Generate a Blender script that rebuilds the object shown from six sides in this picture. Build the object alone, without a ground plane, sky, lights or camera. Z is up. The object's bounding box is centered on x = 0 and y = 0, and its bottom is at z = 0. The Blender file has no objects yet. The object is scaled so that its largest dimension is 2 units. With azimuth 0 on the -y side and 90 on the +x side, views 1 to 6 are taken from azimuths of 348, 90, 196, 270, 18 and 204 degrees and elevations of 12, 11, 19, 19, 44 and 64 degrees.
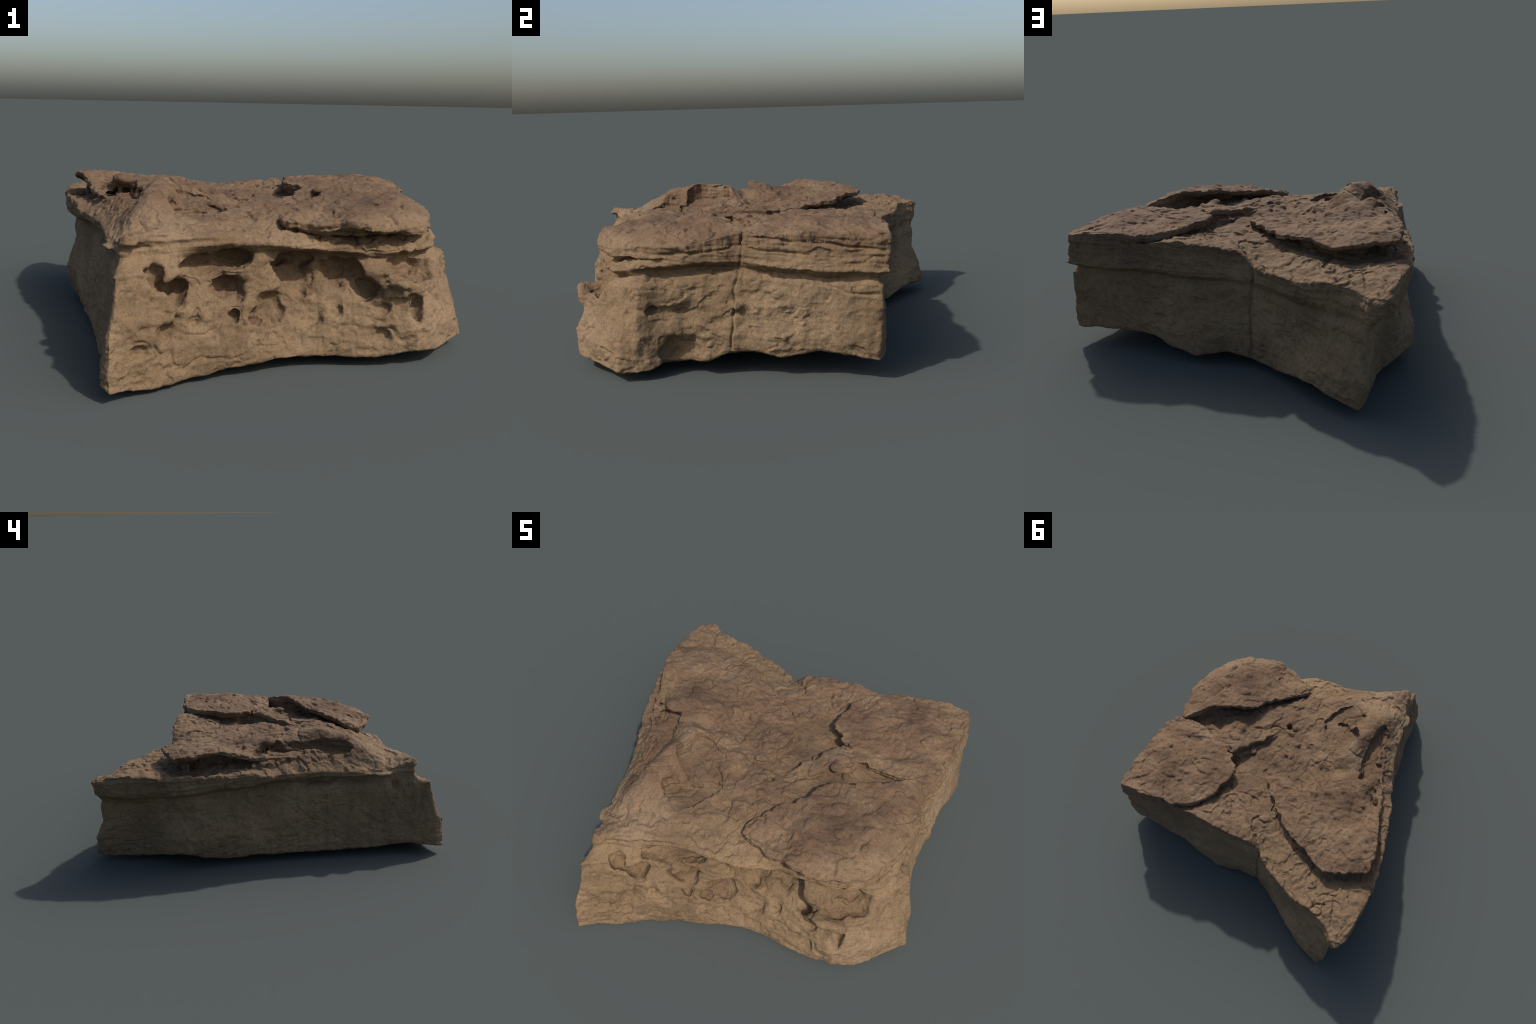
"""A weathered block of bedded sandstone: a wedge-shaped lower bed, an undercut
upper bed, three loose slabs on top, wind-carved pockets and cracks."""
import bpy
import numpy as np

CELL = 0.0045         # spacing of the field that the stone is grown from
rng = np.random.default_rng(7)

# ------------------------------------------------------------------ noise ---
_dirs = np.random.default_rng(3).normal(size=(256, 3))
_dirs = (_dirs / np.linalg.norm(_dirs, axis=1)[:, None]).astype(np.float32).T.copy()

def noise(p, scale, seed=0, stretch=(1, 1, 1)):
    """gradient noise, about -1..1, p is (n,3)"""
    a = 0.6 + 1.7 * (seed % 29)                      # turn the lattice so that it never shows
    ca, sa, ct, st = np.cos(a), np.sin(a), (0.8, 1.0)[stretch[2] > 3], (0.6, 0.0)[stretch[2] > 3]
    rot = np.array(((ca, -sa, 0), (sa, ca, 0), (0, 0, 1))) @ np.array(((1, 0, 0), (0, ct, -st), (0, st, ct)))
    m = (np.diag(np.asarray(stretch) * scale) @ rot.T).astype(np.float32)
    q = np.ascontiguousarray((p.astype(np.float32) @ m).T)
    i = np.floor(q)
    f = q - i
    i = i.astype(np.int32).astype(np.uint32)
    u = f * f * f * (f * (f * 6 - 15) + 10)
    k = (np.uint32(374761393), np.uint32(668265263), np.uint32(2147483647))
    base = [[(i[c] + np.uint32(o)) * k[c] for o in (0, 1)] for c in range(3)]
    s0 = np.uint32(seed * 1274126177 & 0xFFFFFFFF)
    w = [(1 - u[c], u[c]) for c in range(3)]
    g = [(f[c], f[c] - 1) for c in range(3)]
    out = np.zeros(len(p), np.float32)
    for dx in (0, 1):
        for dy in (0, 1):
            hxy, wxy = base[0][dx] + base[1][dy] + s0, w[0][dx] * w[1][dy]
            for dz in (0, 1):
                h = hxy + base[2][dz]
                h = (h ^ (h >> np.uint32(13))) * np.uint32(1274126177)
                h = (h >> np.uint32(17)) & np.uint32(255)
                out += wxy * w[2][dz] * (_dirs[0][h] * g[0][dx] + _dirs[1][h] * g[1][dy] + _dirs[2][h] * g[2][dz])
    return out * np.float32(1.6)

def fbm(p, scale, octaves=4, gain=0.5, seed=0, stretch=(1, 1, 1)):
    a, out = 1.0, np.zeros(len(p))
    for o in range(octaves):
        out += a * noise(p, scale, seed + 17 * o, stretch)
        scale *= 2.03
        a *= gain
    return out

# ------------------------------------------------------------- 2D helpers ---
def smooth_loop(pts, rounds=2):
    p = np.asarray(pts, float)
    for _ in range(rounds):                      # 4-point subdivision: keeps the points
        a, b, c, d = np.roll(p, 1, 0), p, np.roll(p, -1, 0), np.roll(p, -2, 0)
        mid = (b + c) * 0.53 - (a + d) * 0.03
        p = np.stack([p, mid], 1).reshape(-1, 2)
    return p

def polygon_distance(X, Y, pts):
    """signed distance, negative inside"""
    best = np.full(X.shape, 1e9, np.float32)
    inside = np.zeros(X.shape, bool)
    for (x0, y0), (x1, y1) in zip(pts, np.roll(pts, -1, 0)):
        ex, ey = x1 - x0, y1 - y0
        t = np.clip(((X - x0) * ex + (Y - y0) * ey) / (ex * ex + ey * ey + 1e-12), 0, 1)
        best = np.minimum(best, (X - x0 - t * ex) ** 2 + (Y - y0 - t * ey) ** 2)
        if abs(ey) > 1e-9:
            cross = ((y0 > Y) != (y1 > Y)) & (X < ex * (Y - y0) / ey + x0)
            inside ^= cross
    d = np.sqrt(best)
    return np.where(inside, -d, d).astype(np.float32)

def thin_plate(points, smooth=0.0015):
    """smooth height surface through hand-set spot heights; returns f(X, Y)"""
    p = np.asarray(points, float)
    n = len(p)
    def k(r2):
        return np.where(r2 > 1e-12, 0.5 * r2 * np.log(np.maximum(r2, 1e-12)), 0)
    r2 = (p[:, None, 0] - p[None, :, 0]) ** 2 + (p[:, None, 1] - p[None, :, 1]) ** 2
    A = np.zeros((n + 3, n + 3))
    A[:n, :n] = k(r2) + np.eye(n) * smooth
    A[:n, n] = 1
    A[:n, n + 1:] = p[:, :2]
    A[n:, :n] = A[:n, n:].T
    w = np.linalg.solve(A, np.concatenate([p[:, 2], np.zeros(3)]))
    def f(X, Y):
        out = w[n] + w[n + 1] * X + w[n + 2] * Y
        for i in range(n):
            out = out + w[i] * k((X - p[i, 0]) ** 2 + (Y - p[i, 1]) ** 2)
        return out.astype(np.float32) if hasattr(out, "astype") else out
    return f

def smin(a, b, k):
    h = np.maximum(k - np.abs(a - b), 0) / k
    return np.minimum(a, b) - h * h * k * 0.25

def smax(a, b, k):
    return -smin(-a, -b, k)

# ------------------------------------------------------- the block's plan ---
# each station round the perimeter: (x, y) at six bed levels, floor to brow
LEVELS = (0.05, 0.20, 0.33, 0.41, 0.44, 0.472, 0.55)      # the fourth is filled in below
STATIONS = {
    "front_left_edge": ((-.714, -.955), (-.698, -.945), (-.668, -.898), (-.642, -.835), (-.645, -.820), (-.638, -.808)),
    "front_left_corner": ((-.690, -.998), (-.690, -.990), (-.658, -.932), (-.626, -.848), (-.630, -.840), (-.620, -.832)),
    "front_a":  ((-.560, -.925), (-.540, -.900), (-.510, -.845), (-.490, -.800), (-.490, -.780), (-.480, -.765)),
    "front_b":  ((-.420, -.855), (-.400, -.830), (-.390, -.780), (-.390, -.735), (-.390, -.750), (-.390, -.740)),
    "front_c":  ((-.260, -.815), (-.260, -.790), (-.250, -.740), (-.270, -.690), (-.260, -.716), (-.260, -.703)),
    "front_d":  ((-.100, -.785), (-.100, -.710), (-.100, -.700), (-.100, -.700), (-.100, -.726), (-.100, -.712)),
    "front_e":  ((.050, -.740), (.030, -.680), (.030, -.640), (.040, -.600), (.020, -.722), (.020, -.708)),
    "front_f":  ((.220, -.765), (.200, -.725), (.200, -.622), (.200, -.580), (.190, -.660), (.200, -.640)),
    "front_g":  ((.370, -.795), (.360, -.765), (.370, -.730), (.350, -.635), (.360, -.655), (.360, -.645)),
    "front_h":  ((.520, -.805), (.510, -.800), (.500, -.765), (.500, -.615), (.510, -.655), (.520, -.645)),
    "front_i":  ((.660, -.730), (.660, -.715), (.640, -.665), (.620, -.555), (.650, -.585), (.640, -.550)),
    "front_right_corner": ((.818, -.570), (.795, -.550), (.765, -.475), (.700, -.450), (.712, -.465), (.675, -.405)),
    "east_a":   ((.795, -.440), (.770, -.420), (.750, -.390), (.700, -.360), (.722, -.375), (.702, -.330)),
    "east_b":   ((.752, -.310), (.745, -.280), (.730, -.230), (.680, -.220), (.735, -.230), (.728, -.230)),
    "east_c":   ((.748, -.200), (.745, -.150), (.730, -.120), (.685, -.100), (.730, -.100), (.715, -.100)),
    "east_d":   ((.768, -.080), (.763, -.060), (.752, -.050), (.700, -.040), (.735, -.040), (.712, -.040)),
    "east_e":   ((.792, .120), (.790, .100), (.780, .080), (.745, .080), (.795, .060), (.770, .060)),
    "east_f":   ((.812, .260), (.818, .250), (.815, .250), (.785, .250), (.835, .250), (.805, .220)),
    "east_g":   ((.852, .400), (.860, .400), (.842, .400), (.812, .400), (.850, .400), (.828, .400)),
    "back_right_corner": ((.876, .520), (.872, .530), (.862, .538), (.830, .520), (.868, .565), (.838, .552)),
    "back_a":   ((.740, .560), (.740, .555), (.740, .550), (.730, .530), (.740, .585), (.730, .572)),
    "back_b":   ((.580, .580), (.580, .575), (.580, .565), (.580, .540), (.580, .585), (.580, .570)),
    "back_c":   ((.420, .618), (.420, .600), (.420, .577), (.420, .550), (.420, .585), (.420, .560)),
    "back_d":   ((.250, .652), (.250, .625), (.250, .598), (.250, .572), (.250, .598), (.250, .580)),
    "back_e":   ((.050, .665), (.050, .640), (.050, .608), (.050, .585), (.050, .615), (.050, .603)),
    "back_joint": ((-.125, .648), (-.130, .635), (-.140, .615), (-.140, .605), (-.145, .625), (-.140, .598)),
    "back_f":   ((-.275, .750), (-.297, .730), (-.312, .708), (-.315, .695), (-.305, .718), (-.262, .707)),
    "back_g":   ((-.420, .885), (-.437, .858), (-.457, .803), (-.462, .782), (-.455, .802), (-.440, .808)),
    "back_h":   ((-.558, .972), (-.570, .943), (-.590, .873), (-.592, .838), (-.587, .845), (-.560, .820)),
    "back_i":   ((-.635, .998), (-.650, .965), (-.660, .920), (-.680, .905), (-.690, .910), (-.690, .895)),
    "back_tip": ((-.712, 1.008), (-.737, .990), (-.728, .945), (-.750, .948), (-.772, .975), (-.790, .988)),
    "west_a":   ((-.722, .840), (-.735, .850), (-.740, .840), (-.775, .840), (-.825, .860), (-.832, .860)),
    "west_b":   ((-.720, .690), (-.755, .700), (-.775, .700), (-.805, .700), (-.855, .710), (-.862, .710)),
    "west_c":   ((-.790, .560), (-.845, .560), (-.825, .560), (-.820, .560), (-.865, .545), (-.870, .545)),
    "west_d":   ((-.865, .450), (-.876, .430), (-.825, .430), (-.812, .420), (-.852, .410), (-.863, .410)),
    "west_e":   ((-.820, .280), (-.833, .250), (-.800, .250), (-.777, .250), (-.832, .230), (-.840, .230)),
    "west_f":   ((-.780, .000), (-.775, .000), (-.757, .000), (-.735, .000), (-.782, .000), (-.794, .000)),
    "west_g":   ((-.738, -.300), (-.725, -.300), (-.700, -.300), (-.665, -.300), (-.700, -.300), (-.720, -.320)),
    "west_h":   ((-.718, -.600), (-.697, -.600), (-.675, -.600), (-.645, -.600), (-.680, -.620), (-.685, -.620)),
    "west_i":   ((-.716, -.830), (-.692, -.800), (-.662, -.770), (-.640, -.740), (-.642, -.730), (-.638, -.730)),
}
for name, s in STATIONS.items():                       # the wall stays steep up to the undercut
    under = tuple(.78 * a + .22 * b for a, b in zip(s[2], s[3]))
    STATIONS[name] = (*s[:3], under, *s[3:])
# height of the parting between lower and upper bed, and of the underside
PARTING = ((-.6, -.8, .46), (-.3, -.72, .47), (0, -.72, .455), (.3, -.64, .415), (.5, -.62, .415), (.72, -.48, .43),
           (.76, -.3, .46), (.78, 0, .46), (.83, .25, .44), (.85, .54, .435), (.6, .6, .435), (.3, .6, .425),
           (0, .6, .42), (-.15, .6, .42), (-.4, .78, .40), (-.78, .96, .41), (-.84, .5, .43), (-.8, .2, .45),
           (-.76, -.05, .47), (-.70, -.4, .455), (0, 0, .45))
UNDERSIDE = ((-.69, -.98, .045), (-.58, -.92, .03), (-.45, -.84, .02), (-.21, -.8, .046), (.06, -.735, .053),
             (.28, -.777, .05), (.456, -.8, .063), (.74, -.65, .06), (.81, -.5, .045), (.79, -.36, .065),
             (.75, -.2, .07), (.76, -.08, .11), (.80, .15, .10), (.83, .25, .125), (.874, .517, .10), (.69, .58, .12),
             (.42, .62, .124), (.276, .658, .078), (.16, .657, .052), (0, .664, .085), (-.12, .64, .052),
             (-.28, .746, .058), (-.455, .91, .095), (-.58, .96, .073), (-.70, .99, .045), (-.72, .83, .04),
             (-.72, .68, .038), (-.86, .47, .105), (-.83, .36, .065), (-.79, .1, .055), (-.747, -.22, .05),
             (-.72, -.63, .06), (-.715, -.83, .072), (.1, .1, .0), (-.3, .3, .01), (.3, -.3, .005), (-.4, -.4, .01), (.5, .3, .04))
# ground of the top, between the slabs
FLOOR = ((-.857, .773, .555), (-.866, .545, .546), (-.85, .41, .547), (-.825, .228, .548), (-.80, .118, .552),
         (-.755, -.125, .515), (-.715, -.336, .483), (-.62, -.37, .578), (-.690, -.564, .475), (-.68, -.65, .477), (-.79, .97, .511), (-.708, .771, .548),
         (-.563, .82, .525), (-.60, .60, .54), (-.40, .60, .54), (-.44, .80, .515), (-.26, .70, .512), (-.15, .598, .515),
         (-.075, .605, .575), (.045, .60, .592), (.19, .585, .592), (.36, .555, .582), (-.04, .52, .564), (.10, .42, .572), (.139, .144, .545), (.06, .05, .547), (.0, -.12, .560), (.08, .22, .552), (.16, .30, .56), (-.08, .38, .570),
         (.109, -.086, .556), (.037, -.184, .568), (-.188, .02, .588), (-.177, -.114, .597), (-.204, -.313, .576),
         (-.335, -.291, .600), (-.30, -.45, .578), (-.293, -.685, .532), (-.40, -.72, .535), (-.512, -.689, .550), (-.61, -.82, .547), (-.05, -.40, .572),
         (-.60, -.55, .56), (-.66, -.15, .60), (-.60, 0, .60), (.017, -.725, .487), (-.12, -.72, .495), (-.15, -.58, .545), (.05, -.62, .52),
         (.20, -.64, .485), (.36, -.62, .47), (.5, -.62, .46), (.7, -.45, .50), (.25, -.45, .54), (.45, -.4, .55), (.55, -.2, .56), (.72, -.2, .54),
         (.439, -.073, .555), (.268, -.138, .565), (.36, -.02, .60), (.10, -.30, .583), (.10, -.40, .562), (.02, -.50, .548), (.25, .42, .58), (.5, .3, .57), (.8, .3, .585), (.84, .54, .59), (.6, .57, .58))
def west_and_north(X, Y):
    return np.clip((Y - .05 - X * .9 - .1) / .15, 0, 1)
SLABS = {
    # outline, spot heights of its top, thickness of the lip, depth of the hollow under it, where it is hollowed
    "north_west": dict(
        outline=((-.820, .528), (-.70, .560), (-.60, .602), (-.495, .585), (-.395, .520), (-.29, .475), (-.21, .420), (-.112, .295), (-.025, .208),
                 (.030, .100), (.02, 0), (-.063, -.146), (-.16, -.13), (-.30, -.02), (-.45, -.08), (-.60, -.08), (-.674, -.15), (-.713, -.034),
                 (-.745, .079), (-.756, .171), (-.775, .265), (-.82, .41)),
        top=((-.815, .52, .646), (-.498, .568, .624), (-.221, .401, .616), (.03, .10, .600), (-.028, .026, .612), (-.063, -.146, .59),
             (-.332, .331, .648), (-.407, .19, .630), (-.63, .151, .642), (-.582, .382, .660), (-.751, .24, .668), (-.739, .079, .620),
             (-.67, -.15, .595), (-.6, 0, .680), (-.188, .02, .580), (-.18, -.11, .585), (-.45, 0, .652), (-.49, -.06, .658), (-.35, -.02, .595), (-.15, .2, .614)),
        lip=.022, hollow=.10, where=west_and_north),
    "back_right": dict(
        outline=((.835, .555), (.70, .580), (.586, .565), (.486, .560), (.42, .548), (.36, .520), (.285, .460), (.255, .414), (.22, .284), (.200, .188), (.232, .125), (.30, .09),
                 (.40, .02), (.47, -.02), (.55, -.03), (.66, -.035), (.715, -.02), (.755, .03), (.785, .143), (.81, .3), (.83, .42)),
        top=((.83, .55, .615), (.586, .49, .636), (.40, .533, .622), (.214, .188, .624), (.528, .103, .615), (.694, -.03, .603),
             (.4, .02, .608), (.78, .14, .612), (.72, .29, .642), (.55, .35, .642), (.45, .3, .640), (.33, .3, .635), (.82, .4, .615)),
        lip=.03, hollow=.035, where=lambda X, Y: np.clip((.62 - X) / .1, 0, 1)),
    "front_right": dict(
        outline=((-.005, -.583), (.06, -.630), (.16, -.672), (.285, -.702), (.42, -.690), (.536, -.657), (.60, -.585), (.66, -.509), (.71, -.389), (.728, -.276), (.721, -.136),
                 (.702, -.049), (.66, -.05), (.59, -.11), (.50, -.17), (.40, -.215), (.32, -.23), (.241, -.281), (.215, -.34), (.15, -.40), (.07, -.46), (.01, -.52)),
        top=((-.005, -.583, .568), (.18, -.542, .592), (.241, -.281, .640), (.396, -.461, .622), (.519, -.308, .640), (.36, -.58, .600), (.50, -.56, .592), (.694, -.03, .605), (.45, -.22, .662),
             (.53, -.648, .540), (.16, -.655, .566), (.285, -.69, .574), (.42, -.68, .560), (.66, -.5, .552), (.72, -.276, .57), (.58, -.15, .650), (.60, -.4, .618), (.10, -.45, .608), (.33, -.36, .625)),
        lip=.028, hollow=.07, where=lambda X, Y: np.clip((.58 - X) / .1, 0, 1)),
    "middle": dict(
        outline=((.045, -.195), (.085, -.125), (.125, -.075), (.19, -.030), (.235, .03), (.275, .085), (.33, .07), (.40, .01), (.36, -.06), (.29, -.09), (.22, -.12), (.15, -.17), (.09, -.22)),
        top=((.045, -.195, .575), (.125, -.085, .592), (.20, -.04, .603), (.275, .085, .606), (.33, -.03, .622), (.40, .01, .61), (.2, -.14, .588)),
        lip=.02, hollow=.04, where=lambda X, Y: np.clip((Y - .7 * X + .18) / .05, 0, 1)),
}
# the rounded crest that runs from the middle to the front left corner
CREST = ((-.485, -.070, .596, .054), (-.405, -.190, .614, .062), (-.45, -.32, .613, .072), (-.485, -.43, .585, .075), (-.53, -.56, .535, .075))
# sunken places in the top: outline, height of their bed
SUNK = {
    "basin": (((-.406, -.130), (-.349, -.119), (-.285, -.175), (-.242, -.207), (-.204, -.287), (-.201, -.350), (-.271, -.400), (-.350, -.405),
               (-.421, -.359), (-.433, -.288), (-.408, -.221)), ((-.40, -.15, .612), (-.33, -.25, .592), (-.22, -.32, .560), (-.40, -.37, .590), (-.25, -.20, .588))),
    "gully": (((-.092, .305), (-.025, .208), (.036, .082), (.018, -.006), (-.039, -.116), (-.053, -.169), (.041, -.195), (.077, -.186), (.110, -.108),
               (.150, -.025), (.209, .066), (.265, .128), (.217, .182), (.188, .234), (.209, .307), (.134, .306), (.053, .270), (0, .239)),
              ((.04, -.18, .566), (.109, -.086, .556), (.139, .144, .545), (.06, .05, .547), (.24, .13, .53), (.1, .29, .558), (-.06, .27, .558))),
    "brown_hollow": (((-.441, -.464), (-.352, -.420), (-.278, -.415), (-.206, -.350), (-.176, -.365), (-.207, -.447), (-.274, -.532), (-.320, -.580), (-.389, -.560)),
                     ((-.42, -.46, .575), (-.2, -.37, .553), (-.3, -.47, .556), (-.33, -.57, .562))),
    "alcove": (((-.692, .067), (-.559, -.003), (-.548, -.074), (-.556, -.180), (-.599, -.206), (-.653, -.196), (-.709, -.124), (-.730, .008)),
               ((-.70, -.05, .603), (-.56, -.1, .585), (-.60, -.2, .590), (-.65, .05, .615))),
    "slot": (((-.565, -.476), (-.530, -.320), (-.530, -.228), (-.535, -.105), (-.575, -.082), (-.600, -.114), (-.600, -.248), (-.615, -.418)),
             ((-.56, -.1, .600), (-.56, -.3, .592), (-.58, -.45, .578))),
}
# rims and knobs that stand out: centre, radii
LUMPS = [(.430, -.765, .322, .055, .042, .024), (.46, -.755, .295, .08, .035, .045), (-.60, -.822, .508, .035, .03, .030), (-.665, -.640, .478, .035, .05, .012),
         (.712, -.468, .436, .032, .032, .016), (-.60, .0, .665, .04, .035, .028), (.76, -.06, .30, .02, .025, .02)]
# wind-carved hollows: centre, radii, turn about z (degrees), softness
HOLLOWS = [
    (-.450, -.775, .345, .058, .070, .040, 25, .010),
    (-.245, -.715, .330, .072, .070, .044, 15, .010),
    (-.060, -.675, .240, .060, .042, .052, 10, .015),
    (.100, -.685, .215, .060, .025, .042, 0, .015),
    (.245, -.745, .225, .045, .035, .028, 0, .012),
    (-.470, -.860, .205, .050, .040, .032, 20, .015),
    (-.555, -.910, .235, .025, .030, .015, 20, .008),
    (-.140, -.715, .205, .032, .025, .030, 10, .010),
    (-.220, -.745, .225, .025, .025, .022, 10, .010),
    (-.210, -.680, .440, .070, .100, .035, 8, .008),
    (-.330, -.710, .430, .120, .090, .032, 14, .008),
    (-.530, -.810, .400, .040, .035, .050, 20, .012),
    (-.580, -.830, .500, .060, .030, .018, 35, .012),
    (.045, -.620, .398, .110, .130, .042, 0, .008),
    (.230, -.635, .360, .095, .110, .048, -5, .010),
    (.070, -.640, .335, .090, .090, .055, 0, .012),
    (.330, -.680, .300, .055, .085, .040, -20, .012),
    (.530, -.690, .382, .120, .105, .056, 26, .006),
    (.510, -.775, .225, .028, .065, .042, 0, .006),
    (.400, -.800, .285, .040, .045, .035, 0, .012),
    (.755, -.410, .300, .045, .020, .018, 0, .006),
    (.720, -.370, .440, .060, .140, .022, 0, .010),
    (.755, -.290, .285, .025, .080, .025, 0, .015),
    (.735, -.310, .120, .035, .080, .050, 0, .02),
    (-.690, -.720, .430, .060, .035, .035, 0, .008),
    (-.770, -.060, .440, .045, .050, .022, 0, .008),
    (-.805, .195, .400, .025, .022, .020, 0, .008),
    (-.690, -.330, .452, .055, .110, .022, 0, .010),
    (-.680, -.520, .450, .050, .080, .020, 0, .010),
    (-.545, -.270, .618, .030, .170, .024, -8, .005),
    (-.700, .060, .625, .018, .025, .035, 0, .006),
    (.012, -.244, .575, .020, .022, .020, 0, .006),
    (.275, -.180, .592, .055, .050, .026, 0, .008),
    (.455, -.115, .585, .080, .070, .040, 0, .010),
    (.240, .140, .565, .024, .062, .036, 30, .008),
    (.528, .103, .625, .045, .042, .020, 0, .008),
    (.18, -.54, .600, .05, .04, .014, 0, .006),
]
for _ in range(22):                                   # small weathering pits along the pitted face
    t = rng.uniform(-.62, .60)
    h = rng.uniform(.13, .40)
    face = np.interp(t, (-.65, -.25, .05, .2, .5, .62), (-.95, -.77, -.70, -.71, -.80, -.72)) + (h - .15) * .22
    r = rng.uniform(.010, .024)
    HOLLOWS.append((t, face, h, r * rng.uniform(1, 1.7), r * rng.uniform(.6, 1.1), r * rng.uniform(.6, 1), rng.uniform(-10, 25), .010))

# -------------------------------------------------- grow the stone's field ---
xs = np.arange(-0.93, 0.93, CELL, dtype=np.float32)
ys = np.arange(-1.05, 1.05, CELL, dtype=np.float32)
zs = np.arange(-0.03, 0.74, CELL, dtype=np.float32)
xs, ys, zs = (a[:len(a) // 2 * 2] for a in (xs, ys, zs))
X, Y = np.meshgrid(xs, ys, indexing="ij")
flat = np.stack([X.ravel(), Y.ravel(), 0 * X.ravel()], 1)
def wobble(scale, seed, octaves=3):
    return fbm(flat, scale, octaves, .55, seed).reshape(X.shape).astype(np.float32)

XP, YP = X + .006 * wobble(11, 101), Y + .006 * wobble(11, 102)          # frayed outlines
XS, YS = X + .013 * wobble(13, 103, 4), Y + .013 * wobble(13, 104, 4)
plan = np.stack([polygon_distance(XP, YP, smooth_loop([s[k] for s in STATIONS.values()], 1)) for k in range(len(LEVELS))])
coarse = (slice(None, None, 4), slice(None, None, 4))
def surface(spots, smooth=.0008):
    """thin plate on every fourth column, spread linearly to the rest"""
    f = thin_plate(spots, smooth)
    gx, gy = np.append(xs[::4], xs[-1] + 4 * CELL), np.append(ys[::4], ys[-1] + 4 * CELL)
    c = f(*np.meshgrid(gx, gy, indexing="ij"))
    i, j = np.arange(len(xs)), np.arange(len(ys))
    u, v = ((i % 4) / 4)[:, None], ((j % 4) / 4)[None]
    a, b = i[:, None] // 4, j[None] // 4
    return ((c[a, b] * (1 - v) + c[a, b + 1] * v) * (1 - u) + (c[a + 1, b] * (1 - v) + c[a + 1, b + 1] * v) * u).astype(np.float32)
bumps = wobble(7, 105, 4)
ledge = wobble(3.5, 106, 4) * 1.8
ledge = np.floor(ledge) + np.clip((ledge - np.floor(ledge)) / .12, 0, 1) - ledge      # broken sheets
parting = surface(PARTING, .0015)
underside = np.maximum(surface(UNDERSIDE, .0005) - .008, .001) + .006 * np.maximum(bumps, 0)
floor_top = surface(FLOOR) + .007 * bumps + .012 * ledge
slabs = []
for name, s in SLABS.items():
    slabs.append((polygon_distance(XS, YS, smooth_loop(s["outline"], 1)), surface(s["top"]) + .006 * bumps - .008 * ledge,
                  s["lip"], (s["hollow"] * s["where"](X, Y) * (1 + .5 * bumps)).astype(np.float32)))

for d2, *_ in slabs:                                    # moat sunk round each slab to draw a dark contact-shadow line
    floor_top -= (.012 * np.exp(-(np.maximum(d2, 0) / .022) ** 2)).astype(np.float32)
XD, YD = X + .02 * wobble(10, 107, 4), Y + .02 * wobble(10, 108, 4)
sunk = [(polygon_distance(XD, YD, smooth_loop(o, 1)), surface(h) + .006 * bumps) for o, h in SUNK.values()]

top_level = floor_top.copy()
for d2, top, *_ in slabs:
    top_level = np.where(d2 < 0, np.maximum(top_level, top), top_level)
for x0, x1, y0, y1, n in ((-.22, .03, -.36, -.02, 16), (-.55, -.12, .02, .34, 20), (.24, .42, -.12, .06, 6), (-.75, -.55, .1, .4, 6), (.1, .6, -.62, -.3, 10), (.3, .78, .05, .5, 10)):
    for _ in range(n):                                  # knobbly lumps on the top
        x, y, r = rng.uniform(x0, x1), rng.uniform(y0, y1), rng.uniform(.014, .034)
        zz = top_level[np.searchsorted(xs, x), np.searchsorted(ys, y)]
        LUMPS.append((x, y, zz - .002, r * rng.uniform(.8, 1.6), r * rng.uniform(.7, 1.2), rng.uniform(.008, .015)))

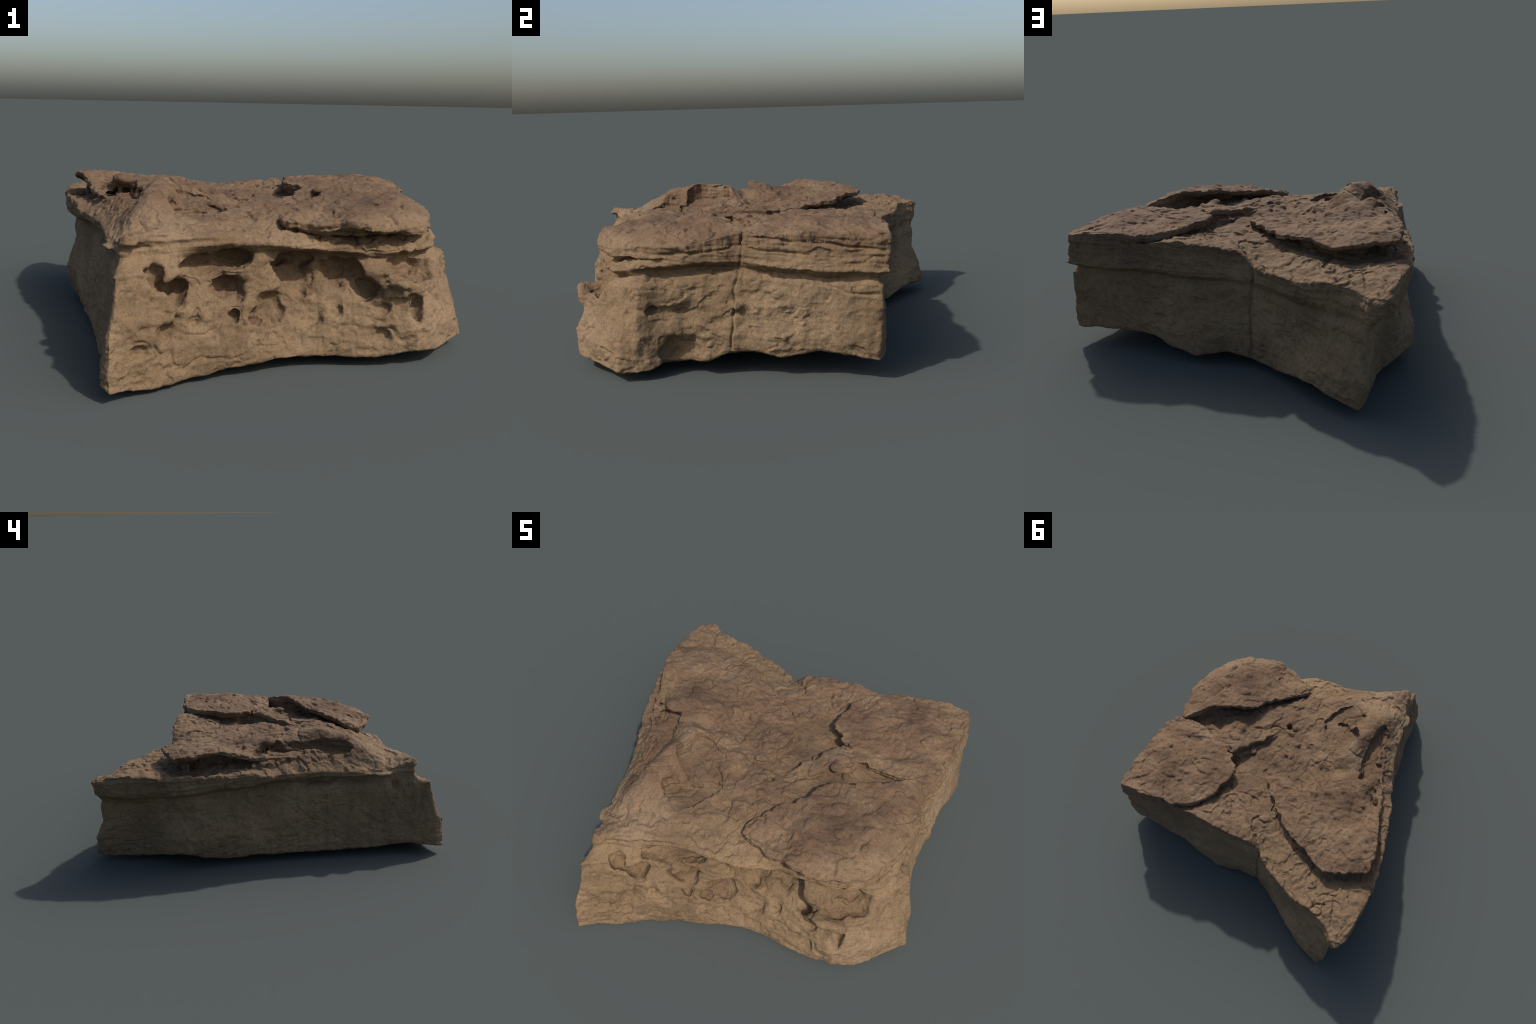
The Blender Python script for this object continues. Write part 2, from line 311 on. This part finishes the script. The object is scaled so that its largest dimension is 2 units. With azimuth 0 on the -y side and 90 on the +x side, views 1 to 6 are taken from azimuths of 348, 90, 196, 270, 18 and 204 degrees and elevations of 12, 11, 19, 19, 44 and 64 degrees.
def stone(i, j, z):
    """field of the stone at grid columns (i, j) and heights z; negative inside"""
    x, y = xs[i], ys[j]
    zeta = np.clip(z - parting[i, j] + np.float32(.45), LEVELS[0], LEVELS[-1])   # height along the bedding
    seg = np.clip(np.searchsorted(LEVELS, zeta, "right") - 1, 0, len(LEVELS) - 2)
    lv = np.array(LEVELS, np.float32)
    t = (zeta - lv[seg]) / (lv[seg + 1] - lv[seg])
    side = plan[seg, i, j] * (1 - t) + plan[seg + 1, i, j] * t
    f = smax(side, z - floor_top[i, j], .012)
    for c0, c1 in zip(CREST[:-1], CREST[1:]):                      # crest: chain of rounded cones
        ax, ay, az, r0 = c0
        dx, dy, dz = c1[0] - ax, c1[1] - ay, c1[2] - az
        t = np.clip(((x - ax) * dx + (y - ay) * dy + (z - az) * dz) / (dx * dx + dy * dy + dz * dz), 0, 1)
        d = np.sqrt((x - ax - t * dx) ** 2 + (y - ay - t * dy) ** 2 + (z - az - t * dz) ** 2) - (r0 + t * (c1[3] - r0))
        f = smin(f, d, .05)
    for d2, top, lip, hollow in slabs:
        tp = top[i, j]
        depth = tp - z
        inset = hollow[i, j] * np.clip((depth - lip) / .03, 0, 1) * np.clip(1 - (depth - .1) / .06, 0, 1)
        g = smax(d2[i, j] + inset, z - tp, .006)
        g = np.maximum(g, 0.50 - z)
        f = smin(f, g, .006)
    for d2, bed in sunk:
        f = smax(f, -np.maximum(d2[i, j], bed[i, j] - z), .008)
    for cx, cy, cz, rx, ry, rz in LUMPS:
        w = np.flatnonzero((np.abs(x - cx) < rx + .04) & (np.abs(y - cy) < ry + .04) & (np.abs(z - cz) < rz + .04))
        q = np.sqrt(((x[w] - cx) / rx) ** 2 + ((y[w] - cy) / ry) ** 2 + ((z[w] - cz) / rz) ** 2)
        f[w] = smin(f[w], (q - 1) * min(rx, ry, rz), .025 if rz > .0155 else .006)
    f = smax(f, underside[i, j] - z, .016)
    for cx, cy, cz, rx, ry, rz, turn, soft in HOLLOWS:
        reach = max(rx, ry) * 1.25 + .02
        w = np.flatnonzero((np.abs(x - cx) < reach) & (np.abs(y - cy) < reach) & (np.abs(z - cz) < rz * 1.6 + .02))
        if not len(w):
            continue
        a = np.radians(turn)
        pw = np.stack([x[w], y[w], z[w]], 1)
        px, py, pz = (v - c + .35 * min(rx, ry, rz) * noise(pw, 20, 81 + k) for k, (v, c) in enumerate(zip(pw.T, (cx, cy, cz))))
        pz = np.where(pz < 0, pz * .72, pz)                     # crisp roof, sloping floor
        qx, qy = px * np.cos(a) + py * np.sin(a), -px * np.sin(a) + py * np.cos(a)
        q = np.sqrt((qx / rx) ** 2 + (qy / ry) ** 2 + (pz / rz) ** 2)
        f[w] = smax(f[w], -(q - 1) * min(rx, ry, rz), soft * 2)
    return f.astype(np.float32)

# coarse pass everywhere, fine pass only near the skin
ci, cj, ck = np.meshgrid(np.arange(0, len(xs), 2), np.arange(0, len(ys), 2), np.arange(0, len(zs), 2), indexing="ij")
rough = stone(ci.ravel(), cj.ravel(), zs[ck.ravel()]).reshape(ci.shape)
near = np.abs(rough) < .012
inside = rough < 0
for ax in range(3):
    a, b = [slice(None)] * 3, [slice(None)] * 3
    a[ax], b[ax] = slice(0, -1), slice(1, None)
    edge = inside[tuple(a)] != inside[tuple(b)]
    near[tuple(a)] |= edge
    near[tuple(b)] |= edge
field = np.repeat(np.repeat(np.repeat(rough, 2, 0), 2, 1), 2, 2)
fi, fj, fk = np.nonzero(np.repeat(np.repeat(np.repeat(near, 2, 0), 2, 1), 2, 2))
field[fi, fj, fk] = stone(fi, fj, zs[fk])
field[0], field[-1], field[:, 0], field[:, -1], field[:, :, 0], field[:, :, -1] = (1,) * 6
del ci, cj, ck, fi, fj, fk

# ------------------------------------------------------ skin (surface nets) ---
def surface_nets(F, origin, h):
    s = F < 0
    nx, ny, nz = F.shape
    cnt = np.zeros((nx - 1, ny - 1, nz - 1), np.uint8)
    for a in (0, 1):
        for b in (0, 1):
            for c in (0, 1):
                cnt += s[a:nx - 1 + a, b:ny - 1 + b, c:nz - 1 + c]
    cells = np.argwhere((cnt > 0) & (cnt < 8))
    index = np.full(cnt.shape, -1, np.int32)
    index[tuple(cells.T)] = np.arange(len(cells))
    pos, n = np.zeros((len(cells), 3)), np.zeros(len(cells))
    corner = [(a, b, c) for a in (0, 1) for b in (0, 1) for c in (0, 1)]
    for i, p in enumerate(corner):
        for j, q in enumerate(corner):
            if j <= i or sum(abs(u - v) for u, v in zip(p, q)) != 1:
                continue
            fp = F[tuple((cells + p).T)]
            fq = F[tuple((cells + q).T)]
            cut = (fp < 0) != (fq < 0)
            t = np.where(cut, fp / np.where(cut, fp - fq, 1), 0)
            pt = np.array(p) + t[:, None] * (np.array(q) - np.array(p))
            pos += np.where(cut[:, None], pt, 0)
            n += cut
    verts = (cells + pos / n[:, None]) * h + origin
    quads = []
    for ax in range(3):
        sl0, sl1 = [slice(None)] * 3, [slice(None)] * 3
        sl0[ax], sl1[ax] = slice(0, -1), slice(1, None)
        e = np.argwhere(s[tuple(sl0)] != s[tuple(sl1)])
        o = [a for a in range(3) if a != ax]
        ok = (e[:, o[0]] > 0) & (e[:, o[1]] > 0)
        e = e[ok]
        d0, d1 = np.zeros(3, int), np.zeros(3, int)
        d0[o[0]], d1[o[1]] = 1, 1
        q = np.stack([index[tuple((e - d).T)] for d in (d0 + d1, d1, 0 * d0, d0)], 1)
        inside_first = s[tuple(e.T)]
        flip = inside_first if ax != 1 else ~inside_first
        q[~flip] = q[~flip][:, ::-1]
        quads.append(q)
    return verts, np.concatenate(quads)

V, Q = surface_nets(field, np.array([xs[0], ys[0], zs[0]]), CELL)
del field

def largest_piece(V, Q):
    """flood from the topmost point outward, drop crumbs"""
    label = np.arange(len(V))
    while True:
        m = label[Q].min(1)
        new = label.copy()
        for c in range(4):
            np.minimum.at(new, Q[:, c], m)
        for _ in range(6):
            new = new[new]
        if (new == label).all():
            break
        label = new
    keep = label == np.bincount(label).argmax()
    remap = np.cumsum(keep) - 1
    return V[keep], remap[Q[keep[Q[:, 0]]]]

V, Q = largest_piece(V, Q)

def vertex_normals(V, Q):
    fn = np.cross(V[Q[:, 2]] - V[Q[:, 0]], V[Q[:, 3]] - V[Q[:, 1]])
    N = np.zeros_like(V)
    for c in range(4):
        for a in range(3):
            N[:, a] += np.bincount(Q[:, c], fn[:, a], len(V))
    return N / np.maximum(np.linalg.norm(N, axis=1), 1e-12)[:, None]

def relax(V, Q, times, w=0.5):
    for _ in range(times):
        S, n = np.zeros_like(V), np.zeros(len(V))
        for c in range(4):
            for o in (1, 3):
                src = V[Q[:, (c + o) % 4]]
                for a in range(3):
                    S[:, a] += np.bincount(Q[:, c], src[:, a], len(V))
                n += np.bincount(Q[:, c], minlength=len(V))
        V = V * (1 - w) + w * S / n[:, None]
    return V

V = relax(V, Q, 2)
N = vertex_normals(V, Q)
if (N[V[:, 2] > .6][:, 2]).mean() < 0:
    Q, N = Q[:, ::-1], -N

# --------------------------------------------------------------- weathering ---
top_part = thin_plate(PARTING)(V[:, 0], V[:, 1])
up = np.clip((N[:, 2] - .35) / .4, 0, 1)
wall = 1 - np.clip((np.abs(N[:, 2]) - .3) / .4, 0, 1)
cap = np.clip((V[:, 2] - top_part + .01) / .03, 0, 1)
# broad irregular outline
warp = np.stack([fbm(V, 6, 3, .5, s) for s in (1, 2, 3)], 1)
V = V + warp * .008
def sheets(scale, seed, count, edge, stretch=(1, 1, 1), octaves=4):
    """sawtooth of broken sheets: gentle rise, sudden drop; patchy"""
    n = fbm(V, scale, octaves, .5, seed, stretch) * count
    n += .5 * noise(V, scale * .4, seed + 5) * count
    f = n - np.floor(n)
    return np.where(f < edge, f / edge, 1 - (f - edge) / (1 - edge)) - .5
patchy = np.clip(noise(V, 5, 71) * 1.6 + .5, 0, 1)
patchy2 = np.clip(noise(V, 8, 72) * 1.6 + .45, 0, 1)
d = .0045 * fbm(V, 13, 3, .5, 11)
# bedding laminae on the walls of the upper bed, faint ones below
tilt = V + np.stack([0 * V[:, 0], 0 * V[:, 0], .05 * V[:, 1] - .03 * V[:, 0]], 1)
lam = fbm(tilt, 1, 3, .65, 23, (2.5, 2.5, 30))
d += wall * (cap * .0065 + (1 - cap) * .0015) * lam
# flakes on the tops: broken sheets with crisp edges
d += up * (.0075 * patchy * sheets(3.2, 31, 1.3, .04, octaves=3) + .004 * patchy2 * sheets(8, 37, 1.1, .06, octaves=3))
# spalled sheets and rough scabs on the walls
d += wall * .007 * patchy2 * sheets(5, 43, 1.4, .07, (1, 1, 1.9))
scab = np.clip(fbm(V, 9, 3, .5, 41, (1, 1, 1.8)) - .3, 0, 1)
d -= wall * .012 * scab
n = fbm(V, 6, 2, .5, 57)
d -= up * .007 * patchy2 * np.exp(-(n / .07) ** 2)              # curling grooves between lumps
n = fbm(V, 12, 2, .5, 58)
d -= (up * .6 + .25) * .004 * patchy * np.exp(-(n / .08) ** 2)
pitted = np.clip((-N[:, 1] - .5) / .3, 0, 1) * np.clip((.42 - V[:, 2]) / .05, 0, 1) * np.clip((V[:, 2] - .08) / .06, 0, 1)
d -= pitted * .022 * np.clip(fbm(V, 8, 3, .5, 91, (1, 1, 1.3)) - .12, 0, 1)      # shallow scoops
d += .0016 * fbm(V, 45, 2, .55, 51)
V = V + N * d[:, None]

# cracks: half width, depth, direction they cut in, points
CRACKS = [
    (.0060, .016, "y", ((-.115, .66, .03), (-.125, .65, .15), (-.12, .64, .28), (-.14, .62, .42), (-.145, .60, .50))),
    (.0048, .011, "x", ((.765, -.090, .08), (.762, -.086, .162), (.748, -.081, .221), (.746, -.075, .263), (.755, -.068, .319),
                        (.723, -.071, .356), (.72, -.041, .473), (.70, -.03, .60))),
    (.0055, .013, "x", ((.79, .20, .578), (.81, .30, .566), (.83, .42, .552), (.84, .55, .538))),
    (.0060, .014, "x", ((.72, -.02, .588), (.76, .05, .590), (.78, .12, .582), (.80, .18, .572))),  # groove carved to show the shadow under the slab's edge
    (.0050, .010, "x", ((.74, -.02, .545), (.78, .10, .535), (.81, .25, .520))),
    (.0050, .010, "x", ((.72, -.40, .520), (.73, -.25, .530), (.73, -.06, .540))),
    (.005, .010, "x", ((.85, .28, .405), (.86, .38, .375), (.86, .44, .362), (.87, .53, .365))),
    (.005, .012, "z", ((-.665, .690, .56), (-.695, .770, .56), (-.700, .820, .55), (-.712, .870, .54))),
    (.006, .014, "z", ((-.565, .830, .53), (-.595, .785, .54), (-.65, .765, .55))),
    (.005, .012, "z", ((-.146, .610, .53), (-.10, .54, .55), (-.05, .50, .55), (-.035, .44, .56), (-.07, .40, .57))),
    (.005, .012, "z", ((.145, .380, .56), (.12, .44, .57), (.105, .50, .57))),
    (.006, .016, "z", ((.455, .020, .60), (.50, -.025, .60), (.56, -.045, .60))),
    (.005, .010, "y", ((-.43, -.88, .05), (-.40, -.85, .075), (-.35, -.84, .10), (-.28, -.83, .085), (-.20, -.82, .07))),
    (.004, .008, "y", ((-.46, -.88, .16), (-.47, -.89, .13), (-.45, -.88, .09), (-.42, -.87, .075))),
    (.004, .008, "y", ((-.42, -.84, .185), (-.34, -.81, .18), (-.30, -.80, .195))),
]
for _ in range(70):                                     # short curled cracks in the sheets of the top
    cx, cy = rng.uniform(-.82, .82), rng.uniform(-.72, .9)
    r, a0, span = rng.uniform(.012, .05), rng.uniform(0, 6.28), rng.uniform(1.2, 3.6)
    ts = np.linspace(a0, a0 + span, 6)
    sq = rng.uniform(.5, 1)
    CRACKS.append((.0042, rng.uniform(.004, .009), "z", [(cx + r * np.cos(t), cy + r * sq * np.sin(t), .58) for t in ts]))
W = V + np.stack([noise(V, 16, 61 + a) for a in range(3)], 1) * .008
cut = np.zeros(len(V))
for half, deep, axis, pts in CRACKS:
    pts = np.array(pts)
    k = "xyz".index(axis)
    squash = np.ones(3)
    squash[k] = .15
    lo, hi = pts.min(0) - .03, pts.max(0) + .03
    lo[k], hi[k] = lo[k] - .08, hi[k] + .1
    w = np.flatnonzero(((W > lo) & (W < hi)).all(1) & (np.abs(N[:, k]) > .45))
    if not len(w):
        continue
    best = np.full(len(w), 9.0)
    along = np.zeros(len(w))
    for n, (a, b) in enumerate(zip(pts[:-1], pts[1:])):
        e = (b - a) * squash
        p = (W[w] - a) * squash
        t = np.clip(p @ e / (e @ e), 0, 1)
        dist = np.linalg.norm(p - t[:, None] * e, axis=1)
        nearer = dist < best
        best = np.where(nearer, dist, best)
        along = np.where(nearer, (n + t) / (len(pts) - 1), along)
    taper = np.clip(np.minimum(along, 1 - along) * 6 + .25, 0, 1)
    cut[w] = np.maximum(cut[w], deep * taper * np.exp(-(best / half) ** 2))
V = V - N * cut[:, None]

V[:, 2] = np.maximum(V[:, 2], 0)
N = vertex_normals(V, Q)

# ---------------------------------------------------------------- materials ---
def sandstone(name):
    m = bpy.data.materials.new(name)
    m.use_nodes = True
    nt = m.node_tree
    nt.nodes.clear()
    def node(kind, **kw):
        n = nt.nodes.new("ShaderNode" + kind)
        for k, v in kw.items():
            setattr(n, k, v)
        return n
    def put(n, **kw):
        for k, v in kw.items():
            n.inputs[k.replace("_", " ")].default_value = v
        return n
    L = nt.links.new
    out, bsdf = node("OutputMaterial"), node("BsdfPrincipled")
    L(bsdf.outputs[0], out.inputs[0])
    put(bsdf, Roughness=.92)
    bsdf.inputs["Specular IOR Level"].default_value = .25
    co = node("TexCoord")
    def tex(scale, detail=4, rough=.55, stretch=None, dist=0):
        t = put(node("TexNoise"), Scale=scale, Detail=detail, Roughness=rough, Distortion=dist)
        if stretch:
            mp = node("Mapping")
            mp.inputs["Scale"].default_value = stretch
            L(co.outputs["Object"], mp.inputs[0])
            L(mp.outputs[0], t.inputs["Vector"])
        else:
            L(co.outputs["Object"], t.inputs["Vector"])
        return t
    def ramp(src, stops):
        r = node("ValToRGB")
        el = r.color_ramp.elements
        while len(el) < len(stops):
            el.new(.5)
        for e, (p, c) in zip(el, stops):
            e.position = p
            e.color = (*c, 1) if len(c) == 3 else c
        L(src, r.inputs[0])
        return r.outputs[0]
    def grey(src, lo, hi):
        return ramp(src, ((lo, (0, 0, 0)), (hi, (1, 1, 1))))
    def mix(fac, a, b, mode="MIX"):
        x = node("Mix", data_type="RGBA", blend_type=mode)
        for s, v in ((x.inputs[0], fac), (x.inputs[6], a), (x.inputs[7], b)):
            if hasattr(v, "is_output"):
                L(v, s)
            else:
                s.default_value = v if isinstance(v, (int, float)) else (*v, 1)
        return x.outputs[2]
    def math(op, a, b=0.0):
        x = node("Math", operation=op)
        for s, v in zip(x.inputs, (a, b)):
            if hasattr(v, "is_output"):
                L(v, s)
            else:
                s.default_value = v
        return x.outputs[0]
    # tan body stone, mottled
    body = ramp(tex(3.0, 6, .6).outputs[0], ((.28, (.116, .076, .043)), (.5, (.174, .116, .066)), (.74, (.240, .165, .096))))
    # redder varnished stone of the uppermost sheets
    red = ramp(tex(4.5, 6, .62).outputs[0], ((.28, (.076, .045, .028)), (.48, (.128, .080, .048)), (.72, (.190, .128, .077))))
    sep = node("SeparateXYZ")
    L(co.outputs["Object"], sep.inputs[0])
    level = math("ADD", sep.outputs[2], math("MULTIPLY", math("SUBTRACT", tex(5, 5, .6).outputs[0], .5), .16))
    redmask = grey(level, .50, .60)
    col = mix(redmask, body, red)
    # rusty veins and stains
    rust = grey(tex(7, 5, .65, dist=1.2).outputs[0], .56, .70)
    col = mix(math("MULTIPLY", rust, math("ADD", math("MULTIPLY", redmask, .45), .12)), col, (.088, .043, .027))
    # pale scuffs
    pale = grey(tex(11, 6, .7).outputs[0], .62, .74)
    col = mix(math("MULTIPLY", pale, .35), col, (.25, .185, .118))
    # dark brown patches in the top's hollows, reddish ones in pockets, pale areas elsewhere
    wob = node("VectorMath", operation="SCALE")
    nz = tex(9, 4, .6)
    L(nz.outputs["Color"], wob.inputs[0])
    wob.inputs["Scale"].default_value = .16
    moved = node("VectorMath", operation="ADD")
    L(co.outputs["Object"], moved.inputs[0])
    L(wob.outputs[0], moved.inputs[1])
    def spots(places):
        total = None
        for x, y, z, r in places:
            dn = node("VectorMath", operation="DISTANCE")
            L(moved.outputs[0], dn.inputs[0])
            dn.inputs[1].default_value = (x + .08, y + .08, z + .08)
            g = grey(math("DIVIDE", dn.outputs["Value"], r * 2), .28, .62)
            g = math("SUBTRACT", 1.0, g)
            total = g if total is None else math("MAXIMUM", total, g)
        return total
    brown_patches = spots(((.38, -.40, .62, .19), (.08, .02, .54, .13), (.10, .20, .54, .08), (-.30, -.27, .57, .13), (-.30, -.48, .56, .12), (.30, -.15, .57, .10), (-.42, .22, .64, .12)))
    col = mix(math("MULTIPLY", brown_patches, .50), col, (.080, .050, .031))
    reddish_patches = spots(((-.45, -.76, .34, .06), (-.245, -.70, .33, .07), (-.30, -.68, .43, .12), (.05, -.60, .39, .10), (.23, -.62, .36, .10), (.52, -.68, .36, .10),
                     (.51, -.76, .22, .04), (-.64, -.10, .60, .10), (-.75, .45, .57, .10), (-.10, -.70, .22, .08)))
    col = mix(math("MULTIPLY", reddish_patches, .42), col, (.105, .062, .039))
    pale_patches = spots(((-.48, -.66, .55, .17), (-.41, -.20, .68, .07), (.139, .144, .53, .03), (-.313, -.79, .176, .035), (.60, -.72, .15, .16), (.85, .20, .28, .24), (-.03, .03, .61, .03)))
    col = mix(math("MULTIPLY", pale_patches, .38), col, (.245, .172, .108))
    # grain
    grain = ramp(tex(170, 3, .7).outputs[0], ((.25, (.50, .49, .48)), (.5, (1, 1, 1)), (.8, (1.38, 1.35, 1.28))))
    col = mix(.8, col, mix(1.0, col, grain, "MULTIPLY"))
    speck = ramp(tex(45, 5, .7).outputs[0], ((.28, (.50, .47, .45)), (.46, (1, 1, 1)), (.75, (1.18, 1.16, 1.1))))
    col = mix(.8, col, mix(1.0, col, speck, "MULTIPLY"))
    L(col, bsdf.inputs["Base Color"])
    # fine relief
    h = math("ADD", math("MULTIPLY", tex(120, 4, .65).outputs[0], .5), tex(35, 6, .65).outputs[0])
    bump = put(node("Bump"), Strength=.65, Distance=.006)
    L(h, bump.inputs["Height"])
    L(bump.outputs[0], bsdf.inputs["Normal"])
    return m

stone = sandstone("weathered_sandstone")

# ------------------------------------------------------- parts of the block ---
root = bpy.data.objects.new("sandstone_block", None)
bpy.context.scene.collection.objects.link(root)
root["label"] = "brown weathered sandstone block with layered slabs and hollows"
root["category"] = "rock"

C = V[Q].mean(1)
part_of = np.where(C[:, 2] > thin_plate(PARTING)(C[:, 0], C[:, 1]), 1, 0)
for i, s in enumerate(SLABS.values()):
    dd = polygon_distance(C[:, 0], C[:, 1], smooth_loop(s["outline"], 1))
    tt = thin_plate(s["top"], .0008)(C[:, 0], C[:, 1])
    part_of[(dd < .012) & (C[:, 2] > tt - .045)] = 2 + i
for i, name in enumerate(("lower_bed", "upper_bed", "top_slab", "top_slab", "top_slab", "top_slab")):
    q = Q[part_of == i]
    used = np.unique(q)
    remap = np.full(len(V), -1)
    remap[used] = np.arange(len(used))
    me = bpy.data.meshes.new(name)
    me.vertices.add(len(used))
    me.vertices.foreach_set("co", V[used].astype(np.float32).ravel())
    me.loops.add(q.size)
    me.loops.foreach_set("vertex_index", remap[q].astype(np.int32).ravel())
    me.polygons.add(len(q))
    me.polygons.foreach_set("loop_start", np.arange(0, q.size, 4, dtype=np.int32))
    me.update(calc_edges=True)
    me.polygons.foreach_set("use_smooth", np.ones(len(q), bool))
    me.normals_split_custom_set_from_vertices(N[used].astype(np.float32))
    me.materials.append(stone)
    ob = bpy.data.objects.new(name, me)
    ob.parent = root
    bpy.context.scene.collection.objects.link(ob)
print("vertices", len(V), "bounds", V.min(0), V.max(0))
